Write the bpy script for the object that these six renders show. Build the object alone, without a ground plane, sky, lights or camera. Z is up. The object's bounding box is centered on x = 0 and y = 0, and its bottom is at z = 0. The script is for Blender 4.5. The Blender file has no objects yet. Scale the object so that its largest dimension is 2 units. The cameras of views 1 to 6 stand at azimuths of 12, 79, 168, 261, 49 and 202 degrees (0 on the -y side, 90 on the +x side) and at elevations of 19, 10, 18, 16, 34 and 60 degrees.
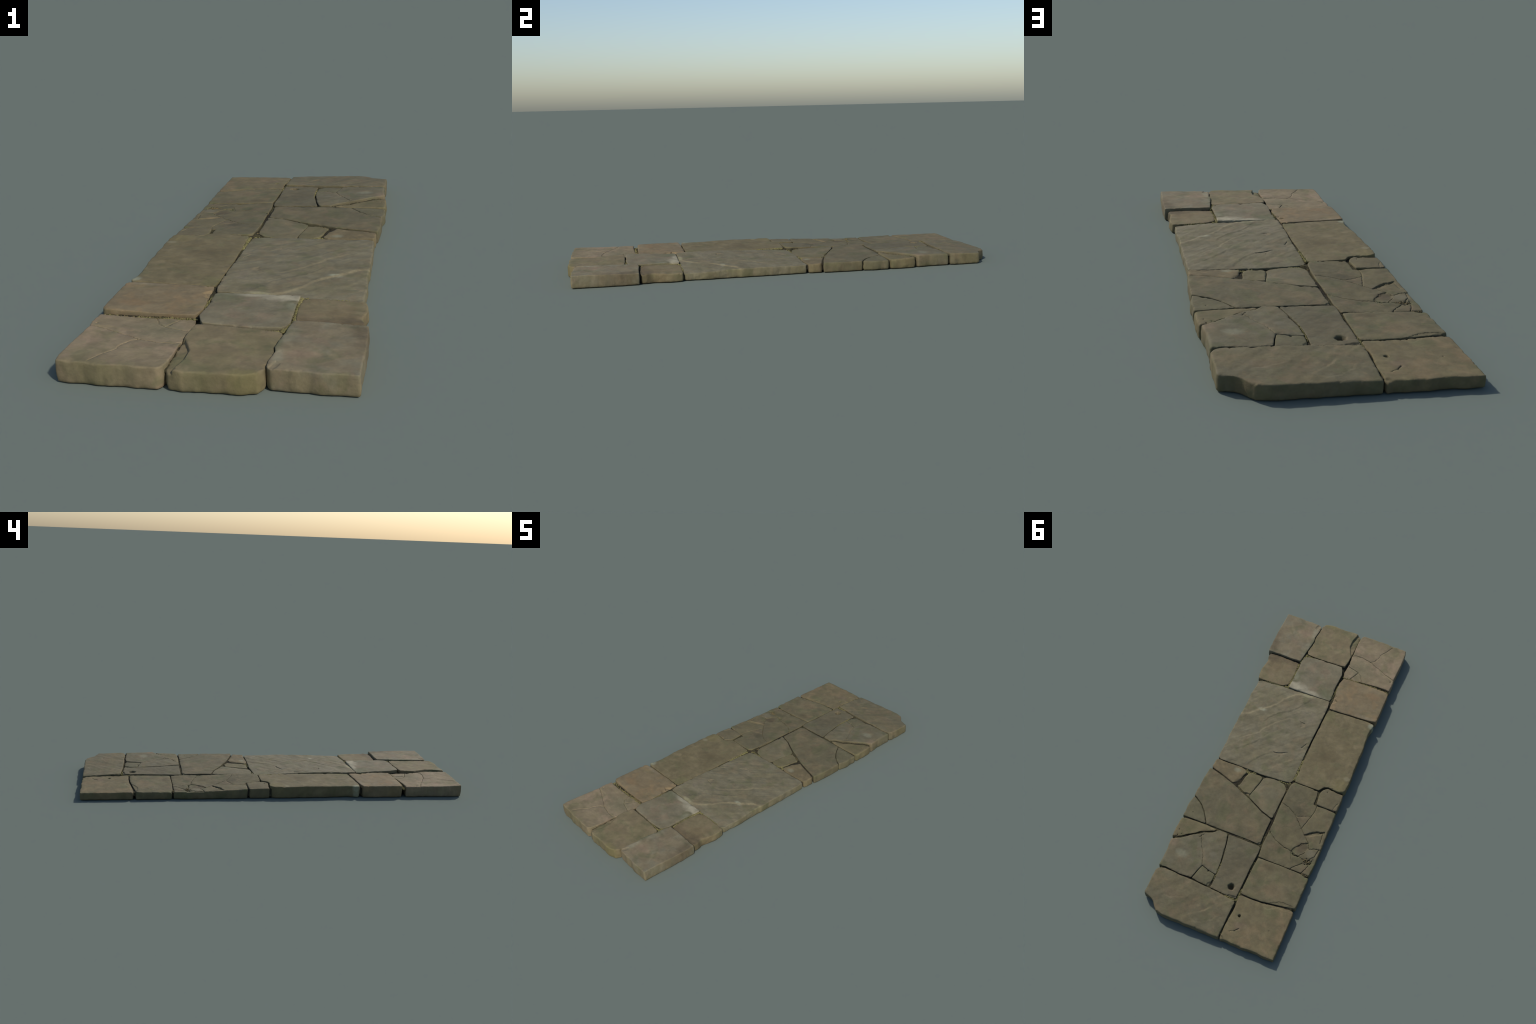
"""Weathered flagstone paving strip: irregular sandstone slabs, some cracked or
broken into fragments, laid on a mossy bed.  Metres, z up."""
import bpy, math, random
import numpy as np
from mathutils import Vector
from mathutils.geometry import delaunay_2d_cdt

SEED = 7
rng = np.random.default_rng(SEED)
random.seed(SEED)

# ------------------------------------------------------------------ noise
_perm = np.random.default_rng(11).permutation(256)
_perm = np.concatenate([_perm, _perm, _perm])
_grad = np.random.default_rng(12).normal(size=(256, 3))
_grad /= np.linalg.norm(_grad, axis=1)[:, None]


def noise3(x, y, z):
    """Gradient noise, roughly -0.7..0.7."""
    x, y, z = np.broadcast_arrays(np.asarray(x, float), np.asarray(y, float), np.asarray(z, float))
    xi, yi, zi = np.floor(x).astype(int), np.floor(y).astype(int), np.floor(z).astype(int)
    fx, fy, fz = x - xi, y - yi, z - zi
    u, v, w = [t * t * t * (t * (t * 6 - 15) + 10) for t in (fx, fy, fz)]
    out = 0
    for dx in (0, 1):
        for dy in (0, 1):
            for dz in (0, 1):
                h = _perm[(_perm[(_perm[(xi + dx) & 255] + yi + dy) & 255] + zi + dz) & 255]
                g = _grad[h]
                d = g[..., 0] * (fx - dx) + g[..., 1] * (fy - dy) + g[..., 2] * (fz - dz)
                out = out + d * (u if dx else 1 - u) * (v if dy else 1 - v) * (w if dz else 1 - w)
    return out


def fbm(x, y, z, octaves=3):
    s, a = 0, 1.0
    for k in range(octaves):
        s = s + a * noise3(x * 2 ** k, y * 2 ** k, z * 2 ** k + 17.3 * k)
        a *= 0.5
    return s


def smooth(a, b, t):
    t = np.clip((t - a) / (b - a), 0, 1)
    return t * t * (3 - 2 * t)


# ------------------------------------------------------------------ 2D helpers
def resample(pts, step, closed):
    P = np.array(pts, float)
    if closed:
        P = np.vstack([P, P[:1]])
    seg = np.linalg.norm(np.diff(P, axis=0), axis=1)
    t = np.concatenate([[0], np.cumsum(seg)])
    n = max(2, int(round(t[-1] / step)))
    q = np.linspace(0, t[-1], n + 1)
    R = np.c_[np.interp(q, t, P[:, 0]), np.interp(q, t, P[:, 1])]
    return R[:-1] if closed else R


def round_loop(R, sigma_pts):
    k = np.arange(-int(3 * sigma_pts) - 1, int(3 * sigma_pts) + 2)
    w = np.exp(-0.5 * (k / sigma_pts) ** 2)
    w /= w.sum()
    out = np.zeros_like(R)
    for kk, ww in zip(k, w):
        out += ww * np.roll(R, -kk, axis=0)
    return out


def loop_normals(R):
    """Outward normals of a counter-clockwise loop."""
    t = np.roll(R, -1, axis=0) - np.roll(R, 1, axis=0)
    t /= np.linalg.norm(t, axis=1)[:, None] + 1e-12
    return np.c_[t[:, 1], -t[:, 0]]


def dist_polyline(Q, P, closed=False):
    """Distance of points Q to polyline P, nearest segment index, signed side."""
    P = np.asarray(P, float)
    A = P if closed else P[:-1]
    B = np.roll(P, -1, axis=0) if closed else P[1:]
    best = np.full(len(Q), 1e9)
    idx = np.zeros(len(Q), int)
    side = np.zeros(len(Q))
    for i, (a, b) in enumerate(zip(A, B)):
        ab = b - a
        L2 = ab @ ab + 1e-15
        t = np.clip(((Q - a) @ ab) / L2, 0, 1)
        D = Q - (a + t[:, None] * ab)
        d = np.hypot(D[:, 0], D[:, 1])
        m = d < best
        best[m] = d[m]
        idx[m] = i
        side[m] = np.sign(ab[0] * D[m, 1] - ab[1] * D[m, 0])
    return best, idx, side


def inside(Q, P):
    P = np.asarray(P, float)
    x, y = Q[:, 0], Q[:, 1]
    c = np.zeros(len(Q), bool)
    j = len(P) - 1
    for i in range(len(P)):
        xi, yi = P[i]
        xj, yj = P[j]
        hit = ((yi > y) != (yj > y))
        with np.errstate(divide='ignore', invalid='ignore'):
            xc = (xj - xi) * (y - yi) / (yj - yi) + xi
        c ^= hit & (x < xc)
        j = i
    return c


# ------------------------------------------------------------------ materials
def node_tools(mat):
    nt = mat.node_tree
    N, L = nt.nodes, nt.links

    def link(v, sock):
        if isinstance(v, bpy.types.NodeSocket):
            L.new(v, sock)
        else:
            sock.default_value = v

    def math_(op, a, b=0.0, clamp=False):
        n = N.new('ShaderNodeMath')
        n.operation = op
        n.use_clamp = clamp
        link(a, n.inputs[0])
        link(b, n.inputs[1])
        return n.outputs[0]

    def vec(op, a, b=None, scale=None):
        n = N.new('ShaderNodeVectorMath')
        n.operation = op
        link(a, n.inputs[0])
        if b is not None:
            link(b, n.inputs[1])
        if scale is not None:
            link(scale, n.inputs['Scale'])
        return n.outputs['Value'] if op in ('DOT_PRODUCT', 'DISTANCE', 'LENGTH') else n.outputs[0]

    def noise(co, scale, detail=3.0, rough=0.55, dist=0.0):
        n = N.new('ShaderNodeTexNoise')
        link(co, n.inputs['Vector'])
        n.inputs['Scale'].default_value = scale
        n.inputs['Detail'].default_value = detail
        n.inputs['Roughness'].default_value = rough
        n.inputs['Distortion'].default_value = dist
        return n.outputs['Fac']

    def ramp(v, lo, hi, a=0.0, b=1.0):
        n = N.new('ShaderNodeMapRange')
        n.interpolation_type = 'SMOOTHSTEP'
        link(v, n.inputs['Value'])
        n.inputs['From Min'].default_value = lo
        n.inputs['From Max'].default_value = hi
        n.inputs['To Min'].default_value = a
        n.inputs['To Max'].default_value = b
        return n.outputs['Result']

    def mix(f, a, b, mode='MIX'):
        n = N.new('ShaderNodeMix')
        n.data_type = 'RGBA'
        n.blend_type = mode
        link(f, n.inputs[0])
        link(a, n.inputs[6])
        link(b, n.inputs[7])
        return n.outputs[2]

    def mapping(co, loc=(0, 0, 0), rot=(0, 0, 0), scale=(1, 1, 1)):
        n = N.new('ShaderNodeMapping')
        link(co, n.inputs['Vector'])
        n.inputs['Location'].default_value = loc
        n.inputs['Rotation'].default_value = rot
        n.inputs['Scale'].default_value = scale
        return n.outputs[0]
    return N, L, link, math_, vec, noise, ramp, mix, mapping


CAST = (0.95, 0.94, 0.76)      # overall ochre cast of the stone


def rgb(c, cast=CAST):
    return (c[0] * cast[0], c[1] * cast[1], c[2] * cast[2], 1.0)


# pigments (linear albedo)
TAN = (0.196, 0.150, 0.104)
PINK = (0.205, 0.150, 0.118)
ORANGE = (0.208, 0.148, 0.094)
BROWN = (0.165, 0.126, 0.080)
DARK = (0.095, 0.074, 0.052)
OLIVE = (0.138, 0.122, 0.072)
GREY = (0.140, 0.128, 0.098)
GREYL = (0.170, 0.156, 0.128)
MOSSY = (0.105, 0.108, 0.062)
CREAM = (0.315, 0.285, 0.240)
PALE = (0.270, 0.275, 0.230)
VEIN = (0.215, 0.178, 0.118)


def stone_material(name, a, b, warm=PINK, green=MOSSY, warm_amt=0.5, green_amt=0.5,
                   strata=0.0, seed=0.0, tone=1.0, blobs=(), veins=()):
    mat = bpy.data.materials.new(name)
    mat.use_nodes = True
    N, L, link, math_, vec, noise, ramp, mix, mapping = node_tools(mat)
    mean = (0.158, 0.133, 0.092)
    pull = lambda c: tuple(0.76 * k + 0.24 * m * (sum(c) / sum(mean)) for k, m in zip(c, mean))
    a, b = pull(a), pull(b)
    bsdf = N['Principled BSDF']
    tc = N.new('ShaderNodeTexCoord').outputs['Object']
    co = mapping(tc, loc=(seed * 3.17, seed * 1.71, seed * 0.9))
    # slow drift between the two body colours
    col = mix(ramp(noise(co, 9.0, 3, 0.55, 0.3), 0.40, 0.60), rgb(a), rgb(b))
    cloud = ramp(noise(mapping(co, loc=(2.2, 8.1, 3)), 15.0, 3, 0.55, 0.6), 0.30, 0.70, 0.89 * tone, 1.11 * tone)
    # bedding streaks, running diagonally over the strip
    st = mapping(co, rot=(0, 0, math.radians(-46)), scale=(4.0, 24.0, 6.0))
    sn = noise(st, 1.0, 4, 0.6, 0.6)
    col = mix(math_('MULTIPLY', ramp(sn, 0.40, 0.66), 0.18 + 0.4 * strata), col, rgb([0.8 * t for t in a]))
    # warm iron stains and green algae
    wn = noise(mapping(co, loc=(5.2, 1.3, 0)), 15.0, 3, 0.55, 0.5)
    col = mix(math_('MULTIPLY', ramp(wn, 0.50, 0.66), warm_amt), col, rgb(warm))
    gn = noise(mapping(co, loc=(-3.1, 7.7, 2)), 13.0, 3, 0.55, 0.4)
    col = mix(math_('MULTIPLY', ramp(gn, 0.52, 0.68), green_amt), col, rgb(green))
    # drawn marks: soft patches and mineral veins
    wob = noise(mapping(co, loc=(9, 4, 1)), 26.0, 3, 0.6)
    for (cx, cy, rx, ry, colr, amt) in blobs:
        q = vec('MULTIPLY', vec('SUBTRACT', tc, (cx, cy, 0.045)), (1 / rx, 1 / ry, 3.0))
        d = math_('ADD', vec('LENGTH', q), math_('MULTIPLY', math_('SUBTRACT', wob, 0.5), 1.3))
        col = mix(math_('MULTIPLY', ramp(d, 1.15, 0.30), amt), col, rgb(colr))
    for (pts, w, colr, amt) in veins:
        sep = N.new('ShaderNodeSeparateXYZ')
        link(tc, sep.inputs[0])
        px, py = sep.outputs[0], sep.outputs[1]
        wx = math_('MULTIPLY', math_('SUBTRACT', wob, 0.5), 0.012)
        px = math_('ADD', px, wx)
        dmin = None
        for (x0, y0), (x1, y1) in zip(pts[:-1], pts[1:]):
            dx, dy = x1 - x0, y1 - y0
            l2 = dx * dx + dy * dy
            ax, ay = math_('SUBTRACT', px, x0), math_('SUBTRACT', py, y0)
            t = math_('ADD', math_('MULTIPLY', ax, dx / l2), math_('MULTIPLY', ay, dy / l2), clamp=True)
            ex = math_('SUBTRACT', ax, math_('MULTIPLY', t, dx))
            ey = math_('SUBTRACT', ay, math_('MULTIPLY', t, dy))
            dd = math_('SQRT', math_('ADD', math_('MULTIPLY', ex, ex), math_('MULTIPLY', ey, ey)))
            dmin = dd if dmin is None else math_('MINIMUM', dmin, dd)
        col = mix(math_('MULTIPLY', ramp(dmin, w, w * 0.15), math_('MULTIPLY', ramp(wob, 0.36, 0.60, 0.35, 1.0), amt)), col, rgb(colr))
    # algae film and dirt on the broken side faces, in drifts
    geo = N.new('ShaderNodeNewGeometry')
    sz = N.new('ShaderNodeSeparateXYZ')
    link(geo.outputs['True Normal'], sz.inputs[0])
    side = ramp(math_('ABSOLUTE', sz.outputs[2]), 0.75, 0.35)
    side_n = ramp(noise(mapping(co, scale=(1, 1, 0.35)), 16.0, 3, 0.6), 0.42, 0.66)
    col = mix(math_('MULTIPLY', math_('MULTIPLY', side, side_n), 0.30), col, rgb((0.125, 0.112, 0.062)))
    # fine grain
    fine = noise(co, 150.0, 4, 0.65)
    med = noise(co, 42.0, 4, 0.6)
    val = math_('ADD', ramp(fine, 0.3, 0.7, 0.96, 1.04), math_('MULTIPLY', math_('SUBTRACT', med, 0.5), 0.22))
    mott = ramp(noise(mapping(co, loc=(1.1, 6.4, 9)), 32.0, 3, 0.6, 0.4), 0.30, 0.70, 0.93, 1.07)
    val = math_('MULTIPLY', math_('MULTIPLY', val, cloud), mott)
    cv = N.new('ShaderNodeCombineXYZ')
    for i in range(3):
        link(val, cv.inputs[i])
    col = mix(1.0, col, cv.outputs[0], 'MULTIPLY')
    link(col, bsdf.inputs['Base Color'])
    link(ramp(med, 0.3, 0.7, 0.78, 0.92), bsdf.inputs['Roughness'])
    bsdf.inputs['Specular IOR Level'].default_value = 0.25
    # bump: grain, scratches on the diagonal, bedding
    h = math_('ADD', math_('MULTIPLY', fine, 0.35), math_('MULTIPLY', med, 0.8))
    h = math_('ADD', h, math_('MULTIPLY', sn, 0.4 + 0.9 * strata))
    bump = N.new('ShaderNodeBump')
    bump.inputs['Strength'].default_value = 0.35
    bump.inputs['Distance'].default_value = 0.004
    link(h, bump.inputs['Height'])
    link(bump.outputs[0], bsdf.inputs['Normal'])
    return mat


def earth_material(name, a, b, c, scale=60.0, patch=10.0):
    mat = bpy.data.materials.new(name)
    mat.use_nodes = True
    N, L, link, math_, vec, noise, ramp, mix, mapping = node_tools(mat)
    bsdf = N['Principled BSDF']
    tc = N.new('ShaderNodeTexCoord').outputs['Object']
    col = mix(ramp(noise(tc, patch, 3), 0.4, 0.62), rgb(a), rgb(b))
    col = mix(ramp(noise(tc, scale, 4, 0.7), 0.45, 0.7), col, rgb(c))
    link(col, bsdf.inputs['Base Color'])
    bsdf.inputs['Roughness'].default_value = 0.95
    bsdf.inputs['Specular IOR Level'].default_value = 0.1
    bump = N.new('ShaderNodeBump')
    bump.inputs['Strength'].default_value = 0.6
    bump.inputs['Distance'].default_value = 0.004
    link(noise(tc, scale * 2.5, 4, 0.7), bump.inputs['Height'])
    link(bump.outputs[0], bsdf.inputs['Normal'])
    return mat


# ------------------------------------------------------------------ slab builder
GRID = 0.0048
root = bpy.data.objects.new('flagstone_path', None)
bpy.context.scene.collection.objects.link(root)
root["label"] = "weathered sandstone paving strip of cracked irregular slabs with moss"
root["category"] = "stone path"


def add_mesh(name, verts, faces, mat, parent=root, smooth_shade=True):
    me = bpy.data.meshes.new(name)
    me.from_pydata([tuple(map(float, v)) for v in verts], [], [tuple(map(int, f)) for f in faces])
    me.validate()
    me.materials.append(mat)
    me.polygons.foreach_set('use_smooth', [smooth_shade] * len(me.polygons))
    me.update()
    ob = bpy.data.objects.new(name, me)
    bpy.context.scene.collection.objects.link(ob)
    ob.parent = parent
    return ob


def height_fn(corners):
    """Tilted / twisted top surface through a few known (x, y, z) points."""
    C = np.array(corners, float)
    m = C[:, :2].mean(0)
    X = C[:, :2] - m
    A = np.c_[np.ones(len(C)), X]
    if len(C) >= 4:
        A = np.c_[A, X[:, 0] * X[:, 1]]
    if len(C) >= 7:
        A = np.c_[A, X ** 2]
    co = np.linalg.lstsq(A, C[:, 2], rcond=None)[0]

    def f(Q):
        x, y = Q[:, 0] - m[0], Q[:, 1] - m[1]
        h = co[0] + co[1] * x + co[2] * y
        h = h + (co[3] * x * y if len(co) > 3 else 0)
        return h + (co[4] * x * x + co[5] * y * y if len(co) > 5 else 0)
    return f


def slab(name, outline, top, mat, cracks=(), chips=(), holes=(), steps=(), strata=0.0,
         undulation=1.0, edge=0.0019, outer_edge=0.0045, seed=0, others=None):
    """One stone: rounded outline, worn top with relief, lumpy side wall, underside.
    cracks: (polyline, half width, depth);  chips: (polygon, depth, wall width)
    holes: (x, y, radius, depth);  steps: (polyline, height, reach) one-sided ledges."""
    P = np.array(outline, float)
    area = np.sum(P[:, 0] * np.roll(P[:, 1], -1) - np.roll(P[:, 0], -1) * P[:, 1])
    if area < 0:
        P = P[::-1]
    R = resample(P, 0.0035, True)
    R = round_loop(R, 0.75)
    nrm = loop_normals(R)
    gap = dist_polyline(R, others[0], True)[0]
    for o in others[1:]:
        gap = np.minimum(gap, dist_polyline(R, o, True)[0])
    grow = np.where(gap < 0.006, np.clip(gap - np.maximum(0.48 * gap, 0.0017), -0.001, 0.003) / 2, 0.0014)
    outer = smooth(0.318, 0.335, np.abs(R[:, 0])) + smooth(0.93, 0.965, np.abs(R[:, 1]))
    outer = np.clip(outer, 0, 1)
    s = seed * 5.3
    wob = noise3(R[:, 0] * 55, R[:, 1] * 55, s) * 0.0011 + noise3(R[:, 0] * 140, R[:, 1] * 140, s) * 0.0006
    wob_o = noise3(R[:, 0] * 28, R[:, 1] * 28, s) * 0.0030
    grow = round_loop(grow[:, None], 3.0)[:, 0]
    R = R + nrm * (wob * (0.6 - 0.1 * outer) + wob_o * outer + np.where(outer > 0.5, 0.0009, grow))[:, None]
    R = np.clip(R, (-0.3735, -0.9995), (0.3735, 0.9995))
    nrm = loop_normals(R)
    r_loc = (edge + (outer_edge - edge) * outer) * (1 + 0.9 * noise3(R[:, 0] * 35, R[:, 1] * 35, s + 3))
    r_loc = np.clip(r_loc, 0.0015, 0.012)

    # --- plan points: rim, inset rings, grid, crack lines
    pts = [R]
    extra = []
    for k in (0.12, 0.32, 0.6, 1.0, 1.5):
        I = R - nrm * (r_loc * k)[:, None]
        I = I[::1] if k < 0.5 else I[::2]
        extra.append((I, r_loc if k < 0.5 else r_loc[::2], k))
    ring_pts = []
    for I, rl, k in extra:
        d, _, _ = dist_polyline(I, R, True)
        ok = (d > rl * k * 0.85) & inside(I, R)
        ring_pts.append(I[ok])
    lo, hi = R.min(0), R.max(0)
    gx = np.arange(lo[0], hi[0], GRID)
    gy = np.arange(lo[1], hi[1], GRID * 0.866)
    G = np.array([(x + (GRID / 2 if j % 2 else 0), y) for j, y in enumerate(gy) for x in gx])
    G = G + np.random.default_rng(seed).uniform(-0.0007, 0.0007, G.shape)
    ins = inside(G, R)
    G = G[ins]
    d, i_near, _ = dist_polyline(G, R, True)
    G = G[d > r_loc[i_near] * 1.7 + 0.0012]
    lines = []
    for (pl, w, dep) in cracks:
        c = resample(pl, 0.0024, False)
        jit = np.c_[noise3(c[:, 0] * 120, c[:, 1] * 120, s + 8), noise3(c[:, 0] * 120, c[:, 1] * 120, s + 9)] * 0.0040
        jit = jit + np.c_[noise3(c[:, 0] * 300, c[:, 1] * 300, s + 10), noise3(c[:, 0] * 300, c[:, 1] * 300, s + 11)] * 0.0016
        c = c + jit
        t = np.gradient(c, axis=0)
        t /= np.linalg.norm(t, axis=1)[:, None] + 1e-12
        n = np.c_[-t[:, 1], t[:, 0]]
        lines.append((c, w, dep))
        for o in (0, -0.55, 0.55, -1.05, 1.05):
            extra_l = c + n * (w * o)
            ring_pts.append(extra_l)
    for (poly, dep, ww) in chips:
        c = resample(poly, 0.003, True)
        n = loop_normals(c) * np.sign(np.sum(c[:, 0] * np.roll(c[:, 1], -1) - np.roll(c[:, 0], -1) * c[:, 1]))
        for o in (0.0, 0.5, 1.0):
            ring_pts.append(c - n * (ww * o))
    for (hx, hy, hr, hd) in holes:
        a = np.linspace(0, 2 * np.pi, 20, endpoint=False)
        for k in (0.0, 0.3, 0.55, 0.75, 0.9, 1.05, 1.3):
            ring_pts.append(np.c_[hx + hr * k * np.cos(a + k), hy + hr * k * np.sin(a + k)])
    feats = np.vstack(ring_pts)
    d, i_near, _ = dist_polyline(feats, R, True)
    feats = feats[(d > 0.0004) & inside(feats, R)]
    # thin out the grid next to feature points
    key = set(map(tuple, np.round(feats / 0.0024).astype(int)))
    keep = [tuple(k) not in key for k in np.round(G / 0.0024).astype(int)]
    G = G[np.array(keep, bool)]
    # thin features themselves
    _, first = np.unique(np.round(feats / 0.0007).astype(int), axis=0, return_index=True)
    feats = feats[np.sort(first)]
    Q = np.vstack([R, feats, G])
    n0 = len(R)
    res = delaunay_2d_cdt([Vector((float(x), float(y))) for x, y in Q], [], [list(range(n0))], 1, 1e-7)
    V = np.array([(v.x, v.y) for v in res[0]])
    F = [f for f in res[2] if len(f) == 3]
    orig = res[3]
    rim = [None] * n0
    for vi, src in enumerate(orig):
        for o in src:
            if o < n0:
                rim[o] = vi
    rim = [r for r in rim if r is not None]

    # --- top relief
    H = height_fn(top)
    d, i_near, _ = dist_polyline(V, R, True)
    r = r_loc[i_near]
    z = H(V)
    z = z + undulation * (0.0022 * noise3(V[:, 0] * 7, V[:, 1] * 7, s) + 0.0011 * fbm(V[:, 0] * 22, V[:, 1] * 22, s, 3)
                          + 0.0004 * noise3(V[:, 0] * 75, V[:, 1] * 75, s + 14))
    # bedding relief along the diagonal
    u, v = (V[:, 0] + V[:, 1]) * 0.7071, (V[:, 1] - V[:, 0]) * 0.7071
    bed = noise3(u * 6, v * 34, s + 1) + 0.5 * noise3(u * 14, v * 75, s + 2)
    z = z + (0.0004 + 0.0016 * strata) * bed
    for (pl, hgt, reach) in steps:
        ds, _, sd = dist_polyline(V, pl)
        ends = np.minimum(np.linalg.norm(V - np.array(pl[0]), axis=1), np.linalg.norm(V - np.array(pl[-1]), axis=1))
        fade = np.clip(0.75 + 1.1 * noise3(V[:, 0] * 30, V[:, 1] * 30, s + 12), 0.15, 1.2)
        z = z + 0.80 * hgt * fade * np.where(sd > 0, np.exp(-ds / reach), -0.3 * np.exp(-ds / (reach * 0.3))) * smooth(0, 0.03, ends)
    # rounded worn arris, with small nicks
    t = np.clip(d / r, 0, 1)
    nick = np.clip(noise3(V[:, 0] * 85, V[:, 1] * 85, s + 6) - 0.18, 0, 1) * 0.014 * np.exp(-d / 0.005) \
        + np.clip(noise3(V[:, 0] * 36, V[:, 1] * 36, s + 7) - 0.20, 0, 1) * 0.013 * np.exp(-d / 0.008)
    z = z - r * (1 - np.sqrt(np.clip(1 - (1 - t) ** 2, 0, 1))) - nick - 0.0008 * np.exp(-d / 0.016)
    for (poly, dep, ww) in chips:
        dc, _, _ = dist_polyline(V, poly, True)
        ic = inside(V, poly)
        z = z - np.where(ic, dep * smooth(0, ww, dc) * (1 + 0.35 * noise3(V[:, 0] * 60, V[:, 1] * 60, s)), 0)
    for (c, w, dep) in lines:
        dc, ii, _ = dist_polyline(V, c)
        vary = 0.55 + 0.9 * np.clip(0.5 + noise3(V[:, 0] * 50, V[:, 1] * 50, s + 4), 0, 1)
        z = z - dep * vary * np.clip(1 - dc / w, 0, 1) ** 0.8 - 0.0006 * np.exp(-dc / 0.005)
    for (hx, hy, hr, hd) in holes:
        dh = np.hypot(V[:, 0] - hx, V[:, 1] - hy) / hr
        dh = dh * (1 + 0.35 * noise3(V[:, 0] * 90, V[:, 1] * 90, s + 5))
        z = z - hd * (1 - smooth(0.35, 1.05, dh)) - 0.0015 * np.exp(-(dh / 1.6) ** 2)
    z = np.maximum(z, 0.006)

    verts = np.c_[V, z].tolist()
    faces = [tuple(f) for f in F]
    # orientation: make triangles face up
    a, b, c = [np.array([f[k] for f in faces]) for k in range(3)]
    ar = (V[b, 0] - V[a, 0]) * (V[c, 1] - V[a, 1]) - (V[c, 0] - V[a, 0]) * (V[b, 1] - V[a, 1])
    faces = [f if ar[k] > 0 else (f[0], f[2], f[1]) for k, f in enumerate(faces) if abs(ar[k]) > 1e-12]

    # --- side wall
    rim_xy = V[rim]
    rim_z = z[rim]
    nr = loop_normals(rim_xy)
    oc = np.clip(smooth(0.318, 0.335, np.abs(rim_xy[:, 0])) + smooth(0.93, 0.965, np.abs(rim_xy[:, 1])), 0, 1)
    levels = [0.86, 0.68, 0.5, 0.32, 0.16, 0.05, 0.0]
    prev = rim
    m = len(rim)
    for li, lv in enumerate(levels):
        zz = rim_z * lv
        bul = noise3(rim_xy[:, 0] * 38, rim_xy[:, 1] * 38, zz * 60 + s) * 0.0030 \
            + noise3(rim_xy[:, 0] * 110, rim_xy[:, 1] * 110, zz * 140 + s) * 0.0012
        off = oc * bul * (1 - lv) ** 0.4 - (1 - oc) * (0.0008 + 0.0014 * (1 - lv))
        off = off + oc * 0.0012 * math.sin(math.pi * lv)
        if lv < 0.1:
            off = off - (0.0008 if lv > 0 else 0.0026)
        ring = np.clip(rim_xy + nr * off[:, None], (-0.3742, -1.0), (0.3742, 1.0))
        base = len(verts)
        verts.extend(np.c_[ring, zz].tolist())
        cur = list(range(base, base + m))
        for k in range(m):
            k2 = (k + 1) % m
            faces.append((prev[k], cur[k], cur[k2], prev[k2]))
        prev = cur
    faces.append(tuple(reversed(prev)))
    ob = add_mesh(name, verts, faces, mat)
    return ob, R, H


STONES = []
SPECS = []


def stone(key, name, outline, top, mat, **kw):
    SPECS.append((key, name, outline, top, mat, kw))


def lay_stones():
    """Build every stone; each sees its neighbours' outlines so the joints stay even."""
    raw = [resample(sp[2], 0.008, True) for sp in SPECS]
    for i, (key, name, outline, top, mat, kw) in enumerate(SPECS):
        lo, hi = raw[i].min(0) - .03, raw[i].max(0) + .03
        near = [r for j, r in enumerate(raw) if j != i and (r.max(0) > lo).all() and (r.min(0) < hi).all()]
        ob, R, H = slab(name, outline, top, mat, seed=i + 1, others=near, **kw)
        STONES.append((key, R, H))


SM = stone_material
FRONT = 'paving_slab'
BROKEN = 'slab_fragment'

# ================================================================== FRONT ROWS (y = -1 .. -0.43)
stone('S1', FRONT,
      [(.372, -.84), (.371, -.746), (.369, -.681), (.293, -.682), (.231, -.678), (.172, -.680), (.163, -.754),
       (.156, -.797), (.151, -.846), (.156, -.872), (.148, -.922), (.149, -.955), (.161, -.966), (.210, -.971),
       (.255, -.969), (.280, -.975), (.330, -.974), (.369, -.974)],
      [(.154, -.957, .057), (.37, -.972, .0565), (.37, -.681, .0515), (.17, -.68, .056), (.26, -.82, .0605)],
      SM('stone_front_grey_brown', GREYL, (0.182, 0.148, 0.110), warm_amt=.4, green_amt=.45, seed=1,
         blobs=[(.352, -.725, .032, .055, DARK, .7), (.366, -.80, .03, .08, DARK, .45), (.165, -.90, .02, .05, PALE, .35),
                (.15, -.82, .02, .06, (0.13, .135, .085), .6), (.23, -.88, .05, .03, PINK, .6)]),
      chips=[([(.150, -.960), (.166, -.922), (.180, -.934), (.176, -.955), (.165, -.972)], .0025, .004)],
      outer_edge=0.0039)

stone('S2', FRONT,
      [(.146, -.929), (.153, -.874), (.148, -.842), (.153, -.795), (.158, -.763), (.150, -.749), (.140, -.743),
       (.089, -.738), (.017, -.737), (-.014, -.737), (-.063, -.737), (-.079, -.741), (-.086, -.787), (-.087, -.828),
       (-.089, -.891), (-.091, -.973), (-.083, -.990), (-.05, -.999), (0, -.994), (.04, -.996), (.094, -.999),
       (.133, -.986), (.145, -.966)],
      [(.146, -.967, .054), (-.069, -.99, .055), (-.079, -.74, .060), (.151, -.747, .051)],
      SM('stone_front_olive_brown', (0.178, 0.143, 0.098), (0.165, 0.140, 0.088), warm=TAN, warm_amt=.5,
         green_amt=.5, seed=2,
         blobs=[(.0, -.98, .08, .03, MOSSY, .45), (.10, -.99, .06, .03, (.17, .15, .075), .6), (-.07, -.93, .03, .06, MOSSY, .55)]),
      chips=[([(-.073, -1.01), (-.055, -.934), (-.055, -.887), (-.071, -.852), (-.083, -.828), (-.11, -.83), (-.11, -1.01)], .010, .003)],
      outer_edge=0.0047)

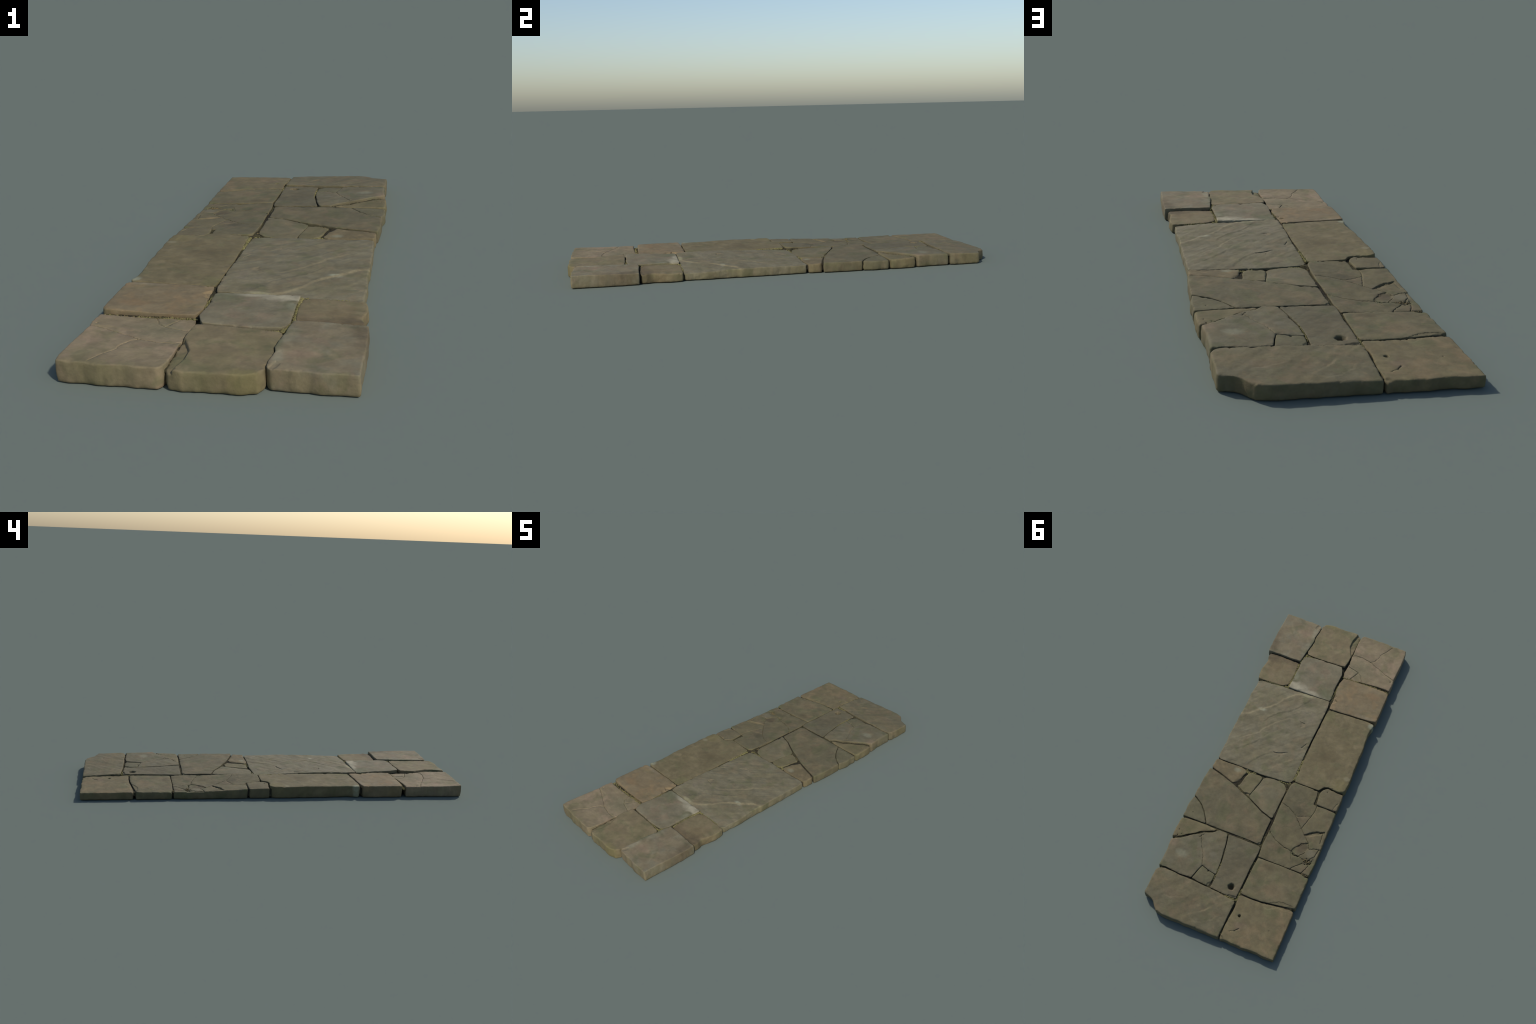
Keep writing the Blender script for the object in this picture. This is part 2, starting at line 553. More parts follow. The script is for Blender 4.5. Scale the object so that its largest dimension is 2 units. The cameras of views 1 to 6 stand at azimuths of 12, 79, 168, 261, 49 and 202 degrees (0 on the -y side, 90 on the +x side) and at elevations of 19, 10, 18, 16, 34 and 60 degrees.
stone('S3', FRONT,
      [(-.093, -.954), (-.094, -.896), (-.096, -.847), (-.093, -.828), (-.097, -.784), (-.096, -.749), (-.092, -.708),
       (-.099, -.673), (-.164, -.676), (-.207, -.682), (-.26, -.684), (-.293, -.686), (-.337, -.684), (-.368, -.682),
       (-.371, -.731), (-.368, -.764), (-.372, -.852), (-.374, -.943), (-.368, -.982), (-.336, -.987), (-.297, -.985),
       (-.26, -.991), (-.213, -.990), (-.157, -.993), (-.108, -.993), (-.098, -.982)],
      [(-.367, -.984, .060), (-.088, -.976, .058), (-.366, -.689, .054), (-.097, -.675, .044), (-.167, -.737, .046)],
      SM('stone_front_pinkish', (0.205, 0.160, 0.122), (0.190, 0.152, 0.108), warm=(0.225, .165, .13), warm_amt=.6,
         green_amt=.4, strata=.3, seed=3, tone=1.06,
         blobs=[(-.17, -.76, .10, .06, (0.150, .135, .095), .65), (-.26, -.99, .14, .03, MOSSY, .35)],
         veins=[([(-.366, -.745), (-.34, -.765), (-.30, -.765), (-.27, -.775)], .006, VEIN, .6),
                ([(-.110, -.945), (-.14, -.962), (-.19, -.975)], .006, (0.23, .185, .14), .6)]),
      cracks=[([(-.087, -.828), (-.112, -.844), (-.152, -.843), (-.208, -.83), (-.237, -.813), (-.273, -.799), (-.316, -.778), (-.372, -.757)], .0016, .0028),
              ([(-.204, -.828), (-.225, -.845), (-.241, -.877), (-.244, -.903), (-.27, -.94), (-.288, -.975)], .0014, .0016),
              ([(-.132, -.670), (-.156, -.717), (-.166, -.737), (-.129, -.748), (-.100, -.757)], .0018, .0035),
              ([(-.166, -.736), (-.189, -.716), (-.206, -.680)], .0014, .0022)],
      steps=[([(-.366, -.745), (-.34, -.765), (-.30, -.765), (-.25, -.78), (-.22, -.77)], .0022, .012),
             ([(-.244, -.903), (-.241, -.877), (-.225, -.845), (-.204, -.828)], .0015, .02)],
      holes=[(-.355, -.742, .004, .003)],
      outer_edge=0.0043)

stone('S4', FRONT,
      [(.356, -.651), (.349, -.62), (.350, -.59), (.358, -.557), (.356, -.515), (.351, -.491), (.346, -.486), (.281, -.487),
       (.229, -.486), (.196, -.490), (.174, -.506), (.171, -.526), (.169, -.566), (.171, -.613), (.174, -.647),
       (.179, -.667), (.217, -.671), (.249, -.672), (.302, -.673), (.352, -.670)],
      [(.355, -.665, .0435), (.351, -.492, .0375), (.171, -.505, .0455), (.178, -.665, .047)],
      SM('stone_brown', BROWN, (0.172, 0.140, 0.092), warm=TAN, warm_amt=.5, green_amt=.4, seed=4,
         blobs=[(.325, -.650, .06, .045, DARK, .85), (.24, -.664, .10, .03, DARK, .7), (.19, -.64, .03, .03, DARK, .35)]),
      chips=[([(.175, -.68), (.38, -.68), (.38, -.648), (.335, -.650), (.27, -.659), (.22, -.656), (.195, -.648), (.175, -.64)], .0035, .012)],
      outer_edge=0.0047)

stone('S5', FRONT,
      [(.156, -.708), (.163, -.682), (.160, -.644), (.161, -.605), (.159, -.557), (.161, -.513), (.162, -.488),
       (.119, -.4865), (.065, -.4875), (.01, -.487), (-.036, -.487), (-.084, -.488), (-.086, -.511), (-.084, -.547),
       (-.081, -.587), (-.083, -.63), (-.085, -.678), (-.075, -.707), (-.065, -.726), (-.033, -.728), (.014, -.728),
       (.062, -.730), (.115, -.726), (.145, -.721)],
      [(-.069, -.726, .061), (-.088, -.489, .052), (.162, -.498, .051), (.147, -.716, .055)],
      SM('stone_grey', (0.152, 0.132, 0.100), (0.162, 0.145, 0.116), warm=PINK, warm_amt=.45, green_amt=.45, seed=5,
         blobs=[(.122, -.503, .080, .040, CREAM, .9), (.03, -.488, .10, .026, CREAM, .85), (.15, -.57, .02, .04, PALE, .3),
                (-.05, -.51, .05, .05, (.12, .125, .085), .5), (.08, -.545, .05, .04, (.20, .175, .14), .4)]),
      outer_edge=0.0039)

stone('S6', FRONT,
      [(-.094, -.622), (-.095, -.574), (-.100, -.538), (-.103, -.485), (-.102, -.456), (-.105, -.440),
       (-.172, -.439), (-.231, -.4425), (-.287, -.443), (-.342, -.446), (-.371, -.453), (-.372, -.517), (-.373, -.649),
       (-.367, -.658), (-.32, -.662), (-.271, -.663), (-.213, -.664), (-.143, -.664), (-.104, -.660)],
      [(-.37, -.656, .0605), (-.102, -.661, .0535), (-.371, -.455, .060), (-.1, -.44, .051)],
      SM('stone_orange_tan', (0.184, 0.138, 0.094), (0.170, 0.132, 0.093), warm=ORANGE, warm_amt=.7, green_amt=.25, seed=6,
         blobs=[(-.30, -.60, .06, .03, (0.22, .145, .09), .5), (-.22, -.48, .07, .03, (.15, .125, .09), .45),
                (-.30, -.455, .06, .015, (.21, .175, .14), .5)]),
      chips=[([(-.09, -.460), (-.128, -.500), (-.108, -.512), (-.112, -.53), (-.09, -.555)], .006, .004)],
      outer_edge=0.0035)

# ================================================================== MIDDLE (big slab and its neighbour)
V1 = [(.340, -.225), (.297, -.243), (.258, -.288), (.211, -.322), (.18, -.359), (.156, -.404), (.122, -.443), (.072, -.478)]
V2 = [(.279, -.076), (.199, -.144), (.19, -.168), (.142, -.233), (.073, -.297), (.031, -.298)]
V4 = [(.201, -.211), (.189, -.253), (.143, -.309), (.099, -.333), (.057, -.379), (.002, -.471)]
V5 = [(.320, .030), (.256, -.016), (.19, -.081), (.162, -.137), (.145, -.169), (.125, -.167)]
V6 = [(.178, .080), (.167, .04), (.114, -.028), (.072, -.061), (.047, -.064), (.004, -.086)]
stone('S7', FRONT,
      [(.341, -.468), (.340, -.440), (.345, -.376), (.343, -.327), (.339, -.291), (.341, -.229), (.340, -.174), (.341, -.127),
       (.341, -.08), (.338, -.037), (.337, .05), (.336, .080), (.318, .087), (.232, .085), (.157, .086), (.081, .089), (.009, .084),
       (-.045, .080), (-.077, .076), (-.089, .064), (-.089, .02), (-.089, -.04), (-.087, -.111), (-.087, -.194),
       (-.090, -.298), (-.091, -.384), (-.091, -.44), (-.085, -.481), (.001, -.4815), (.063, -.482), (.117, -.481),
       (.169, -.484), (.239, -.480), (.298, -.480), (.330, -.480)],
      [(.34, -.46, .0325), (.335, .087, .037), (-.087, .065, .0415), (-.087, -.478, .0535), (.246, -.292, .041), (.007, -.292, .0535), (.08, .06, .0365), (-.087, -.2, .0495)],
      SM('stone_big_slab_grey', (0.140, 0.124, 0.090), (0.148, 0.134, 0.106), warm=(.165, .128, .092), warm_amt=.45,
         green_amt=.5, strata=.8, seed=7, tone=1.07,
         blobs=[(.245, -.295, .03, .014, PALE, .8), (.045, -.472, .050, .012, (.26, .24, .17), .6),
                (-.02, -.33, .06, .06, (.16, .135, .115), .5), (.20, -.42, .10, .05, (.13, .12, .08), .4),
                (-.05, .03, .05, .05, (.135, .13, .085), .5)],
         veins=[(V1, .013, (.192, .162, .116), .75), (V2, .010, (.170, .145, .105), .5),
                ([(.339, -.286), (.315, -.311), (.285, -.323)], .006, VEIN, .5)]),
      strata=1.0, undulation=1.2,
      steps=[(V1[::-1], .0030, .018), (V2[::-1], .0024, .022), (V4, .0026, .020), (V5, .0026, .022), (V6, .0030, .018),
             ([(-.056, -.14), (-.072, -.174), (-.095, -.199)], .002, .012),
             ([(-.03, -.05), (-.05, -.07), (-.06, -.10), (-.088, -.13)], .0022, .010),
             ([(.0, -.02), (-.03, -.03), (-.045, -.055), (-.07, -.065)], .0020, .009),
             ([(.02, .03), (-.02, .0), (-.04, -.01), (-.07, -.03)], .0016, .010),
             ([(.06, .06), (.02, .05), (-.02, .03), (-.06, .0)], .0014, .012),
             ([(.01, -.35), (-.02, -.38), (-.05, -.37), (-.08, -.33)], .0018, .014),
             ([(.095, -.165), (.07, -.175), (.05, -.205), (.02, -.215)], .0018, .012),
             ([(.30, -.10), (.25, -.14), (.21, -.17)], .0014, .012),
             ([(.10, -.42), (.05, -.45), (.02, -.47)], .0014, .012),
             ([(.339, -.286), (.315, -.311), (.285, -.323)], .0015, .012)],
      cracks=[([(.072, -.061), (.047, -.064), (.004, -.086)], .0016, .0025), ([(.013, -.295), (-.016, -.289)], .0022, .004),
              ([(-.056, -.14), (-.072, -.174)], .0018, .0025)],
      chips=[([(.013, -.295), (-.016, -.289), (-.022, -.271), (-.002, -.254)], .002, .006)],
      holes=[(.036, -.048, .0022, .003)])

stone('S8', FRONT,
      [(-.104, -.421), (-.100, -.384), (-.099, -.297), (-.097, -.197), (-.099, -.137), (-.099, -.071), (-.100, -.037),
       (-.102, .019), (-.100, .050), (-.108, .066), (-.158, .0665), (-.198, .067), (-.238, .067), (-.256, .040),
       (-.278, .030), (-.297, .033), (-.339, .038), (-.362, .030), (-.367, .020), (-.370, -.028), (-.368, -.12),
       (-.366, -.184), (-.366, -.263), (-.359, -.353), (-.361, -.385), (-.369, -.416), (-.366, -.428), (-.338, -.434), (-.29, -.4335),
       (-.216, -.4325), (-.152, -.4305), (-.108, -.430)],
      [(-.365, -.428, .0585), (-.365, .023, .060), (-.097, .066, .0485), (-.103, -.427, .049), (-.211, -.15, .056)],
      SM('stone_olive_tan', (0.142, 0.118, 0.075), (0.132, 0.108, 0.068), warm=(.172, .140, .095), warm_amt=.5,
         green_amt=.4, seed=8, tone=1.0,
         blobs=[(-.36, -.415, .022, .02, PALE, .75), (-.35, -.05, .02, .016, (.22, .20, .15), .6), (-.21, -.15, .07, .06, (.118, .094, .06), .55),
                (-.33, .0, .06, .05, (.165, .140, .075), .5), (-.12, -.40, .04, .05, (.125, .12, .065), .5)]),
      undulation=1.3)

# ================================================================== BROKEN SLABS, RIGHT COLUMN (+x)
stone('S9a', BROKEN,
      [(.334, .094), (.340, .110), (.340, .146), (.336, .155), (.322, .157), (.27, .172), (.2, .196), (.181, .179),
       (.169, .156), (.166, .132), (.158, .114), (.160, .104), (.177, .093), (.196, .090), (.251, .0925), (.317, .0935)],
      [(.339, .156, .043), (.17, .092, .037), (.335, .1, .040), (.197, .197, .043)],
      SM('stone_fragment_brown', (0.155, 0.122, 0.078), (0.130, 0.104, 0.068), warm=(.19, .145, .095), warm_amt=.6, green_amt=.3, seed=9,
         blobs=[(.205, .115, .025, .018, PALE, .4), (.337, .15, .01, .02, DARK, .5)]),
      undulation=1.6, edge=.005)

stone('S9b', BROKEN,
      [(.153, .141), (.157, .179), (.166, .205), (.144, .213), (.119, .226), (.090, .239), (.087, .219), (.076, .177),
       (.068, .131), (.068, .106), (.076, .100), (.103, .096), (.126, .100), (.145, .116)],
      [(.063, .104, .033), (.086, .243, .042), (.15, .1, .035), (.18, .2, .042)],
      SM('stone_fragment_olive', (0.142, 0.126, 0.076), (0.128, 0.112, 0.068), warm_amt=.2, green_amt=.6, seed=10, tone=0.9),
      chips=[([(.08, .245), (.084, .222), (.105, .220), (.125, .228), (.11, .25)], .006, .004)],
      undulation=1.8, edge=.004)

stone('S9c', BROKEN,
      [(.061, .107), (.066, .143), (.081, .206), (.086, .234), (.080, .244), (.031, .269), (-.007, .289), (-.061, .308),
       (-.075, .309), (-.077, .264), (-.077, .211), (-.079, .148), (-.075, .120), (-.056, .101), (-.018, .091), (.009, .0895),
       (.048, .095)],
      [(.049, .092, .033), (-.074, .114, .041), (-.077, .31, .046), (.086, .243, .041)],
      SM('stone_fragment_grey', (0.146, 0.132, 0.098), (0.140, 0.122, 0.086), warm=(.165, .13, .09), warm_amt=.5, green_amt=.5, seed=11, tone=0.91),
      undulation=1.0)

stone('S10', FRONT,
      [(.350, .228), (.351, .287), (.351, .343), (.32, .3595), (.29, .379), (.263, .409), (.241, .440), (.222, .470),
       (.138, .472), (.096, .470), (.043, .469), (-.014, .469), (-.062, .471), (-.077, .469), (-.074, .425), (-.073, .366),
       (-.074, .324), (-.062, .316), (-.01, .300), (.028, .280), (.085, .252), (.116, .240), (.162, .219), (.197, .205),
       (.268, .183), (.319, .169), (.345, .163)],
      [(.346, .161, .046), (-.074, .473, .046), (.223, .473, .046), (-.082, .318, .0455), (.351, .348, .0445)],
      SM('stone_large_fragment', (0.138, 0.118, 0.080), (0.128, 0.114, 0.080), warm=(.172, .130, .090), warm_amt=.65, green_amt=.45, seed=12, tone=0.9,
         blobs=[(.02, .38, .07, .04, (.168, .132, .09), .5), (.28, .24, .05, .05, (.155, .122, .08), .5)]),
      chips=[([(-.058, .480), (-.066, .462), (-.09, .450), (-.09, .48)], .004, .004)],
      undulation=1.2)

stone('S10b', BROKEN,
      [(.358, .390), (.356, .428), (.356, .470), (.350, .4715), (.315, .471), (.268, .471), (.229, .4705), (.246, .443),
       (.268, .413), (.294, .3855), (.32, .3665), (.349, .351)],
      [(.351, .348, .0435), (.355, .476, .040), (.223, .473, .0445)],
      SM('stone_corner_fragment', (0.140, 0.124, 0.078), (0.128, 0.118, 0.080), warm_amt=.2, green_amt=.6, seed=13, tone=0.9),
      holes=[(.315, .438, .002, .003)])

stone('S12a', BROKEN,
      [(.356, .492), (.355, .52), (.356, .561), (.353, .600), (.347, .603), (.31, .584), (.285, .562), (.249, .539),
       (.232, .522), (.187, .501), (.167, .491), (.160, .484), (.180, .481), (.221, .479), (.28, .480), (.313, .482), (.348, .485)],
      [(.352, .48, .043), (.349, .6, .048), (.09, .48, .047), (.2, .55, .048)],
      SM('stone_wedge_fragment', (0.152, 0.130, 0.080), (0.140, 0.118, 0.072), warm=(.175, .135, .09), warm_amt=.5, green_amt=.5, seed=14, tone=0.92,
         blobs=[(.345, .585, .02, .02, DARK, .4)]),
      holes=[(.330, .586, .003, .004), (.335, .555, .0025, .003), (.312, .575, .002, .003)], outer_edge=0.0062)

stone('S12b', FRONT,
      [(.341, .682), (.339, .742), (.340, .770), (.336, .774), (.305, .768), (.261, .772), (.217, .775), (.164, .769),
       (.154, .726), (.141, .688), (.098, .701), (.060, .706), (.0645, .644), (.073, .598), (.083, .537), (.096, .489),
       (.102, .482), (.144, .484), (.167, .508), (.212, .528), (.226, .542), (.265, .566), (.282, .583), (.306, .601),
       (.347, .622)],
      [(.341, .62, .057), (.338, .776, .054), (.09, .48, .049), (.141, .688, .050)],
      SM('stone_grey_cracked', (0.146, 0.132, 0.100), (0.138, 0.120, 0.086), warm=(.168, .130, .092), warm_amt=.55, green_amt=.5, seed=15, tone=0.91, strata=.3,
         blobs=[(.262, .668, .034, .030, PALE, .35), (.118, .615, .022, .02, (.175, .158, .13), .5), (.33, .63, .03, .03, PINK, .5)]),
      cracks=[([(.141, .690), (.15, .668), (.156, .648), (.171, .62), (.186, .6), (.217, .535)], .0015, .0022),
              ([(.205, .535), (.22, .555)], .0015, .003)],
      outer_edge=0.0086, strata=.4)

stone('S12c', BROKEN,
      [(.150, .729), (.159, .770), (.114, .776), (.067, .777), (.064, .752), (.062, .711), (.098, .705), (.139, .692)],
      [(.15, .69, .0475), (.16, .773, .047), (.06, .78, .046), (.06, .71, .047)],
      SM('stone_block_fragment', (0.132, 0.124, 0.082), (0.125, 0.118, 0.082), warm_amt=.15, green_amt=.7, seed=16, tone=0.86),
      chips=[([(.052, .79), (.052, .755), (.068, .752), (.080, .765), (.078, .79)], .004, .005)],
      holes=[(.101, .705, .005, .005)], edge=.0026)

stone('S12d', FRONT,
      [(.087, .489), (.076, .536), (.063, .6), (.056, .646), (.053, .698), (.053, .757), (.055, .779), (.007, .783),
       (-.029, .785), (-.062, .787), (-.084, .783), (-.084, .75), (-.085, .713), (-.085, .654), (-.084, .606), (-.087, .548),
       (-.088, .505), (-.085, .487), (-.074, .483), (-.018, .482), (.053, .483), (.086, .483)],
      [(-.087, .48, .046), (-.086, .788, .049), (.09, .48, .0475), (.055, .78, .0475)],
      SM('stone_grey_holed', (0.136, 0.124, 0.092), (0.142, 0.122, 0.088), warm=(.155, .125, .09), warm_amt=.35, green_amt=.4, seed=17, tone=0.79, strata=.5,
         blobs=[(-.042, .742, .022, .022, (.165, .125, .098), .5), (-.05, .52, .03, .02, (.15, .14, .085), .4)]),
      holes=[(-.040, .737, .0185, .026)],
      chips=[([(-.09, .795), (-.085, .774), (-.045, .777), (-.03, .795)], .005, .005)],
      strata=.7)

stone('S14', FRONT,
      [(.343, .803), (.341, .86), (.341, .922), (.337, .931), (.317, .935), (.296, .942), (.281, .953), (.264, .974),
       (.250, .989), (.231, .994), (.208, .9985), (.176, .9985), (.136, .9965), (.088, .9975), (.035, .995), (.007, .997),
       (-.047, .996), (-.086, .994), (-.086, .927), (-.086, .875), (-.087, .837), (-.088, .809), (-.084, .799),
       (-.058, .799), (-.026, .796), (.009, .791), (.058, .788), (.112, .786), (.159, .783), (.214, .784), (.258, .780),
       (.303, .779), (.334, .788)],
      [(.339, .786, .053), (-.089, .798, .051), (-.087, .994, .041), (.248, .989, .045), (.338, .929, .050), (.25, .906, .050)],
      SM('stone_rear_chamfered', (0.142, 0.122, 0.082), (0.134, 0.120, 0.088), warm=(.172, .132, .092), warm_amt=.6, green_amt=.4, seed=18, tone=0.95, strata=.5,
         blobs=[(.21, .885, .07, .03, (.175, .132, .095), .45)],
         veins=[([(.13, .99), (.116, .975), (.07, .927), (.026, .898), (.002, .863)], .010, (.165, .135, .09), .5)]),
      steps=[([(.123, .855), (.147, .876), (.204, .901), (.256, .908)], .0022, .025),
             ([(.002, .863), (.026, .898), (.07, .927), (.116, .975)], .003, .022),
             ([(-.048, .89), (-.018, .934), (.02, .961), (.064, .976)], .0022, .02)],
      strata=.7, undulation=1.2, outer_edge=0.0055)

# ================================================================== LEFT COLUMN (-x), rear
PATCH = [(-.236, .438), (-.244, .415), (-.272, .38), (-.3, .364), (-.314, .393), (-.303, .422), (-.277, .451)]
stone('S11', FRONT,
      [(-.093, .090), (-.091, .106), (-.089, .152), (-.088, .21), (-.089, .267), (-.092, .325), (-.092, .403), (-.091, .464),
       (-.094, .493), (-.098, .533), (-.148, .5335), (-.209, .531), (-.261, .530), (-.332, .529), (-.367, .530), (-.373, .461),
       (-.371, .365), (-.369, .271), (-.371, .188), (-.369, .160), (-.321, .154), (-.267, .154), (-.243, .154), (-.242, .105),
       (-.236, .075), (-.201, .0735), (-.16, .0725), (-.105, .075)],
      [(-.369, .534, .038), (-.372, .157, .050), (-.09, .078, .051), (-.096, .539, .043), (-.236, .3, .037), (-.236, .437, .0345), (-.241, .077, .053), (-.23, .2, .042), (-.1, .32, .046)],
      SM('stone_shattered', (0.138, 0.118, 0.076), (0.130, 0.114, 0.078), warm=(.165, .125, .088), warm_amt=.6, green_amt=.7, seed=19, tone=0.9,
         blobs=[(-.275, .40, .035, .035, (.092, .070, .048), .7), (-.19, .46, .035, .025, (.085, .09, .052), .7), (-.14, .28, .04, .04, (.10, .10, .06), .6),
                (-.20, .22, .06, .03, (.085, .074, .05), .6), (-.335, .42, .03, .03, (.17, .155, .125), .55), (-.27, .48, .04, .03, (.10, .085, .055), .5),
                (-.33, .465, .03, .03, (.085, .068, .045), .6)]),
      cracks=[([(-.081, .205), (-.13, .218), (-.171, .239), (-.199, .263), (-.236, .301), (-.266, .332), (-.301, .365), (-.314, .394)], .0017, .0032),
              ([(-.263, .150), (-.266, .19), (-.255, .235), (-.236, .301)], .0015, .0025),
              ([(-.18, .243), (-.196, .247), (-.256, .219)], .0013, .0012),
              ([(-.266, .331), (-.286, .312), (-.314, .294), (-.356, .281)], .0042, .011),
              ([(-.088, .380), (-.139, .415), (-.188, .432), (-.236, .439), (-.277, .452), (-.311, .46), (-.33, .463)], .0018, .0035),
              ([(-.236, .438), (-.244, .415), (-.272, .38), (-.3, .364)], .0019, .005),
              ([(-.246, .446), (-.262, .452), (-.285, .450)], .0030, .008),
              ([(-.277, .452), (-.303, .422)], .0017, .005),
              ([(-.315, .396), (-.34, .385), (-.372, .378)], .0018, .003),
              ([(-.237, .441), (-.253, .484)], .0012, .0016),
              ([(-.348, .433), (-.33, .463), (-.295, .497), (-.264, .535)], .0016, .0035),
              ([(-.33, .463), (-.345, .480), (-.34, .500), (-.325, .535)], .0016, .0035),
              ([(-.349, .292), (-.355, .317), (-.356, .345)], .0018, .003),
              ([(-.364, .376), (-.358, .419), (-.335, .46)], .0018, .003),
              ([(-.32, .455), (-.345, .470), (-.352, .462)], .003, .007)],
      chips=[(PATCH, .0030, .005), ([(-.10, .40), (-.088, .365), (-.105, .385)], .004, .004),
             ([(-.36, .375), (-.38, .375), (-.38, .47), (-.345, .468)], .003, .006),
             ([(-.268, .333), (-.300, .300), (-.352, .284), (-.345, .30), (-.31, .318), (-.29, .33)], .004, .004),
             ([(-.240, .446), (-.252, .460), (-.268, .456), (-.282, .458), (-.276, .447), (-.258, .449)], .006, .003)],
      holes=[(-.333 + .022 * math.cos(2.4 * k) * (k / 14) ** .5, .462 + .020 * math.sin(2.4 * k) * (k / 14) ** .5,
              .0025 + .0022 * ((k * 7) % 5) / 5, .004 + .003 * ((k * 3) % 4) / 4) for k in range(14)],
      undulation=1.5)

stone('S11a', BROKEN,
      [(-.252, .086), (-.255, .112), (-.259, .146), (-.284, .1475), (-.339, .1475), (-.366, .145), (-.369, .137),
       (-.368, .056), (-.364, .045), (-.334, .046), (-.301, .042), (-.281, .041), (-.262, .056), (-.253, .074)],
      [(-.368, .042, .0525), (-.369, .144, .050), (-.252, .08, .0525), (-.244, .13, .0505)],
      SM('stone_square_fragment', (0.150, 0.126, 0.082), (0.140, 0.120, 0.082), warm=(.17, .13, .09), warm_amt=.5, green_amt=.35, seed=20, tone=0.93),
      holes=[(-.285, .060, .0022, .003)],
      cracks=[([(-.345, .155), (-.352, .12), (-.36, .10)], .0014, .0016)])

stone('S13', FRONT,
      [(-.097, .593), (-.096, .646), (-.095, .698), (-.096, .738), (-.100, .748), (-.108, .749), (-.154, .750), (-.203, .747),
       (-.26, .737), (-.301, .730), (-.354, .720), (-.373, .717), (-.374, .647), (-.374, .555), (-.371, .542), (-.35, .540),
       (-.32, .537), (-.262, .537), (-.21, .537), (-.149, .540), (-.101, .541)],
      [(-.374, .54, .036), (-.372, .722, .0405), (-.097, .543, .0425), (-.1, .752, .045)],
      SM('stone_rear_left', (0.142, 0.122, 0.078), (0.135, 0.118, 0.080), warm=(.182, .138, .094), warm_amt=.6, green_amt=.5, seed=21, tone=0.91,
         blobs=[(-.25, .67, .07, .05, (.178, .136, .094), .55), (-.16, .57, .06, .03, (.105, .085, .055), .55), (-.36, .545, .03, .03, MOSSY, .6), (-.11, .60, .02, .05, MOSSY, .6)]),
      cracks=[([(-.244, .741), (-.282, .719), (-.309, .71), (-.356, .714)], .0014, .0016)],
      chips=[([(-.244, .76), (-.246, .740), (-.282, .719), (-.309, .710), (-.356, .714), (-.38, .74)], .002, .004)])

stone('S15', FRONT,
      [(-.096, .764), (-.096, .796), (-.100, .811), (-.101, .846), (-.096, .886), (-.094, .928), (-.094, .986), (-.099, .997),
       (-.113, .994), (-.136, .993), (-.178, .996), (-.214, .996), (-.243, .992), (-.289, .991), (-.31, .995), (-.326, .994),
       (-.359, .995), (-.3735, .993), (-.374, .872), (-.374, .744), (-.366, .736), (-.348, .734), (-.3, .740), (-.253, .748),
       (-.205, .756), (-.156, .759), (-.114, .759), (-.102, .759)],
      [(-.097, .76, .044), (-.374, .74, .038), (-.372, .992, .037), (-.095, .997, .038), (-.138, .855, .0425)],
      SM('stone_rear_left_tan', (0.156, 0.128, 0.080), (0.140, 0.116, 0.076), warm=(.185, .138, .092), warm_amt=.6, green_amt=.45, seed=22, tone=0.97,
         blobs=[(-.36, .88, .04, .06, (.185, .135, .088), .6), (-.27, .78, .05, .03, MOSSY, .5), (-.16, .90, .04, .03, (.165, .12, .098), .5),
                (-.12, .82, .03, .05, (.12, .096, .062), .55)]),
      holes=[(-.138, .857, .0085, .014), (-.30, .87, .0016, .002)],
      cracks=[([(-.146, .934), (-.160, .916)], .0022, .004), ([(-.146, .934), (-.125, .945)], .0012, .0014)],
      chips=[([(-.206, .74), (-.210, .760), (-.224, .773), (-.249, .777), (-.287, .752), (-.33, .750), (-.38, .742), (-.38, .72)], .0016, .005),
             ([(-.09, 1.01), (-.09, .975), (-.104, .978), (-.118, .99), (-.14, 1.01)], .006, .008)],
      outer_edge=0.0043)

lay_stones()

# ================================================================== BED, MOSS, RUBBLE IN THE JOINTS
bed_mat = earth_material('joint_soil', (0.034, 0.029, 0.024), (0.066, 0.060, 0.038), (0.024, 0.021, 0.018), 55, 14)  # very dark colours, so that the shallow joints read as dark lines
moss_mat = earth_material('moss', (0.215, 0.190, 0.100), (0.165, 0.155, 0.080), (0.105, 0.095, 0.050), 90, 30)
rubble_mat = earth_material('crumbs', (0.165, 0.132, 0.078), (0.120, 0.098, 0.060), (0.085, 0.066, 0.042), 80, 40)


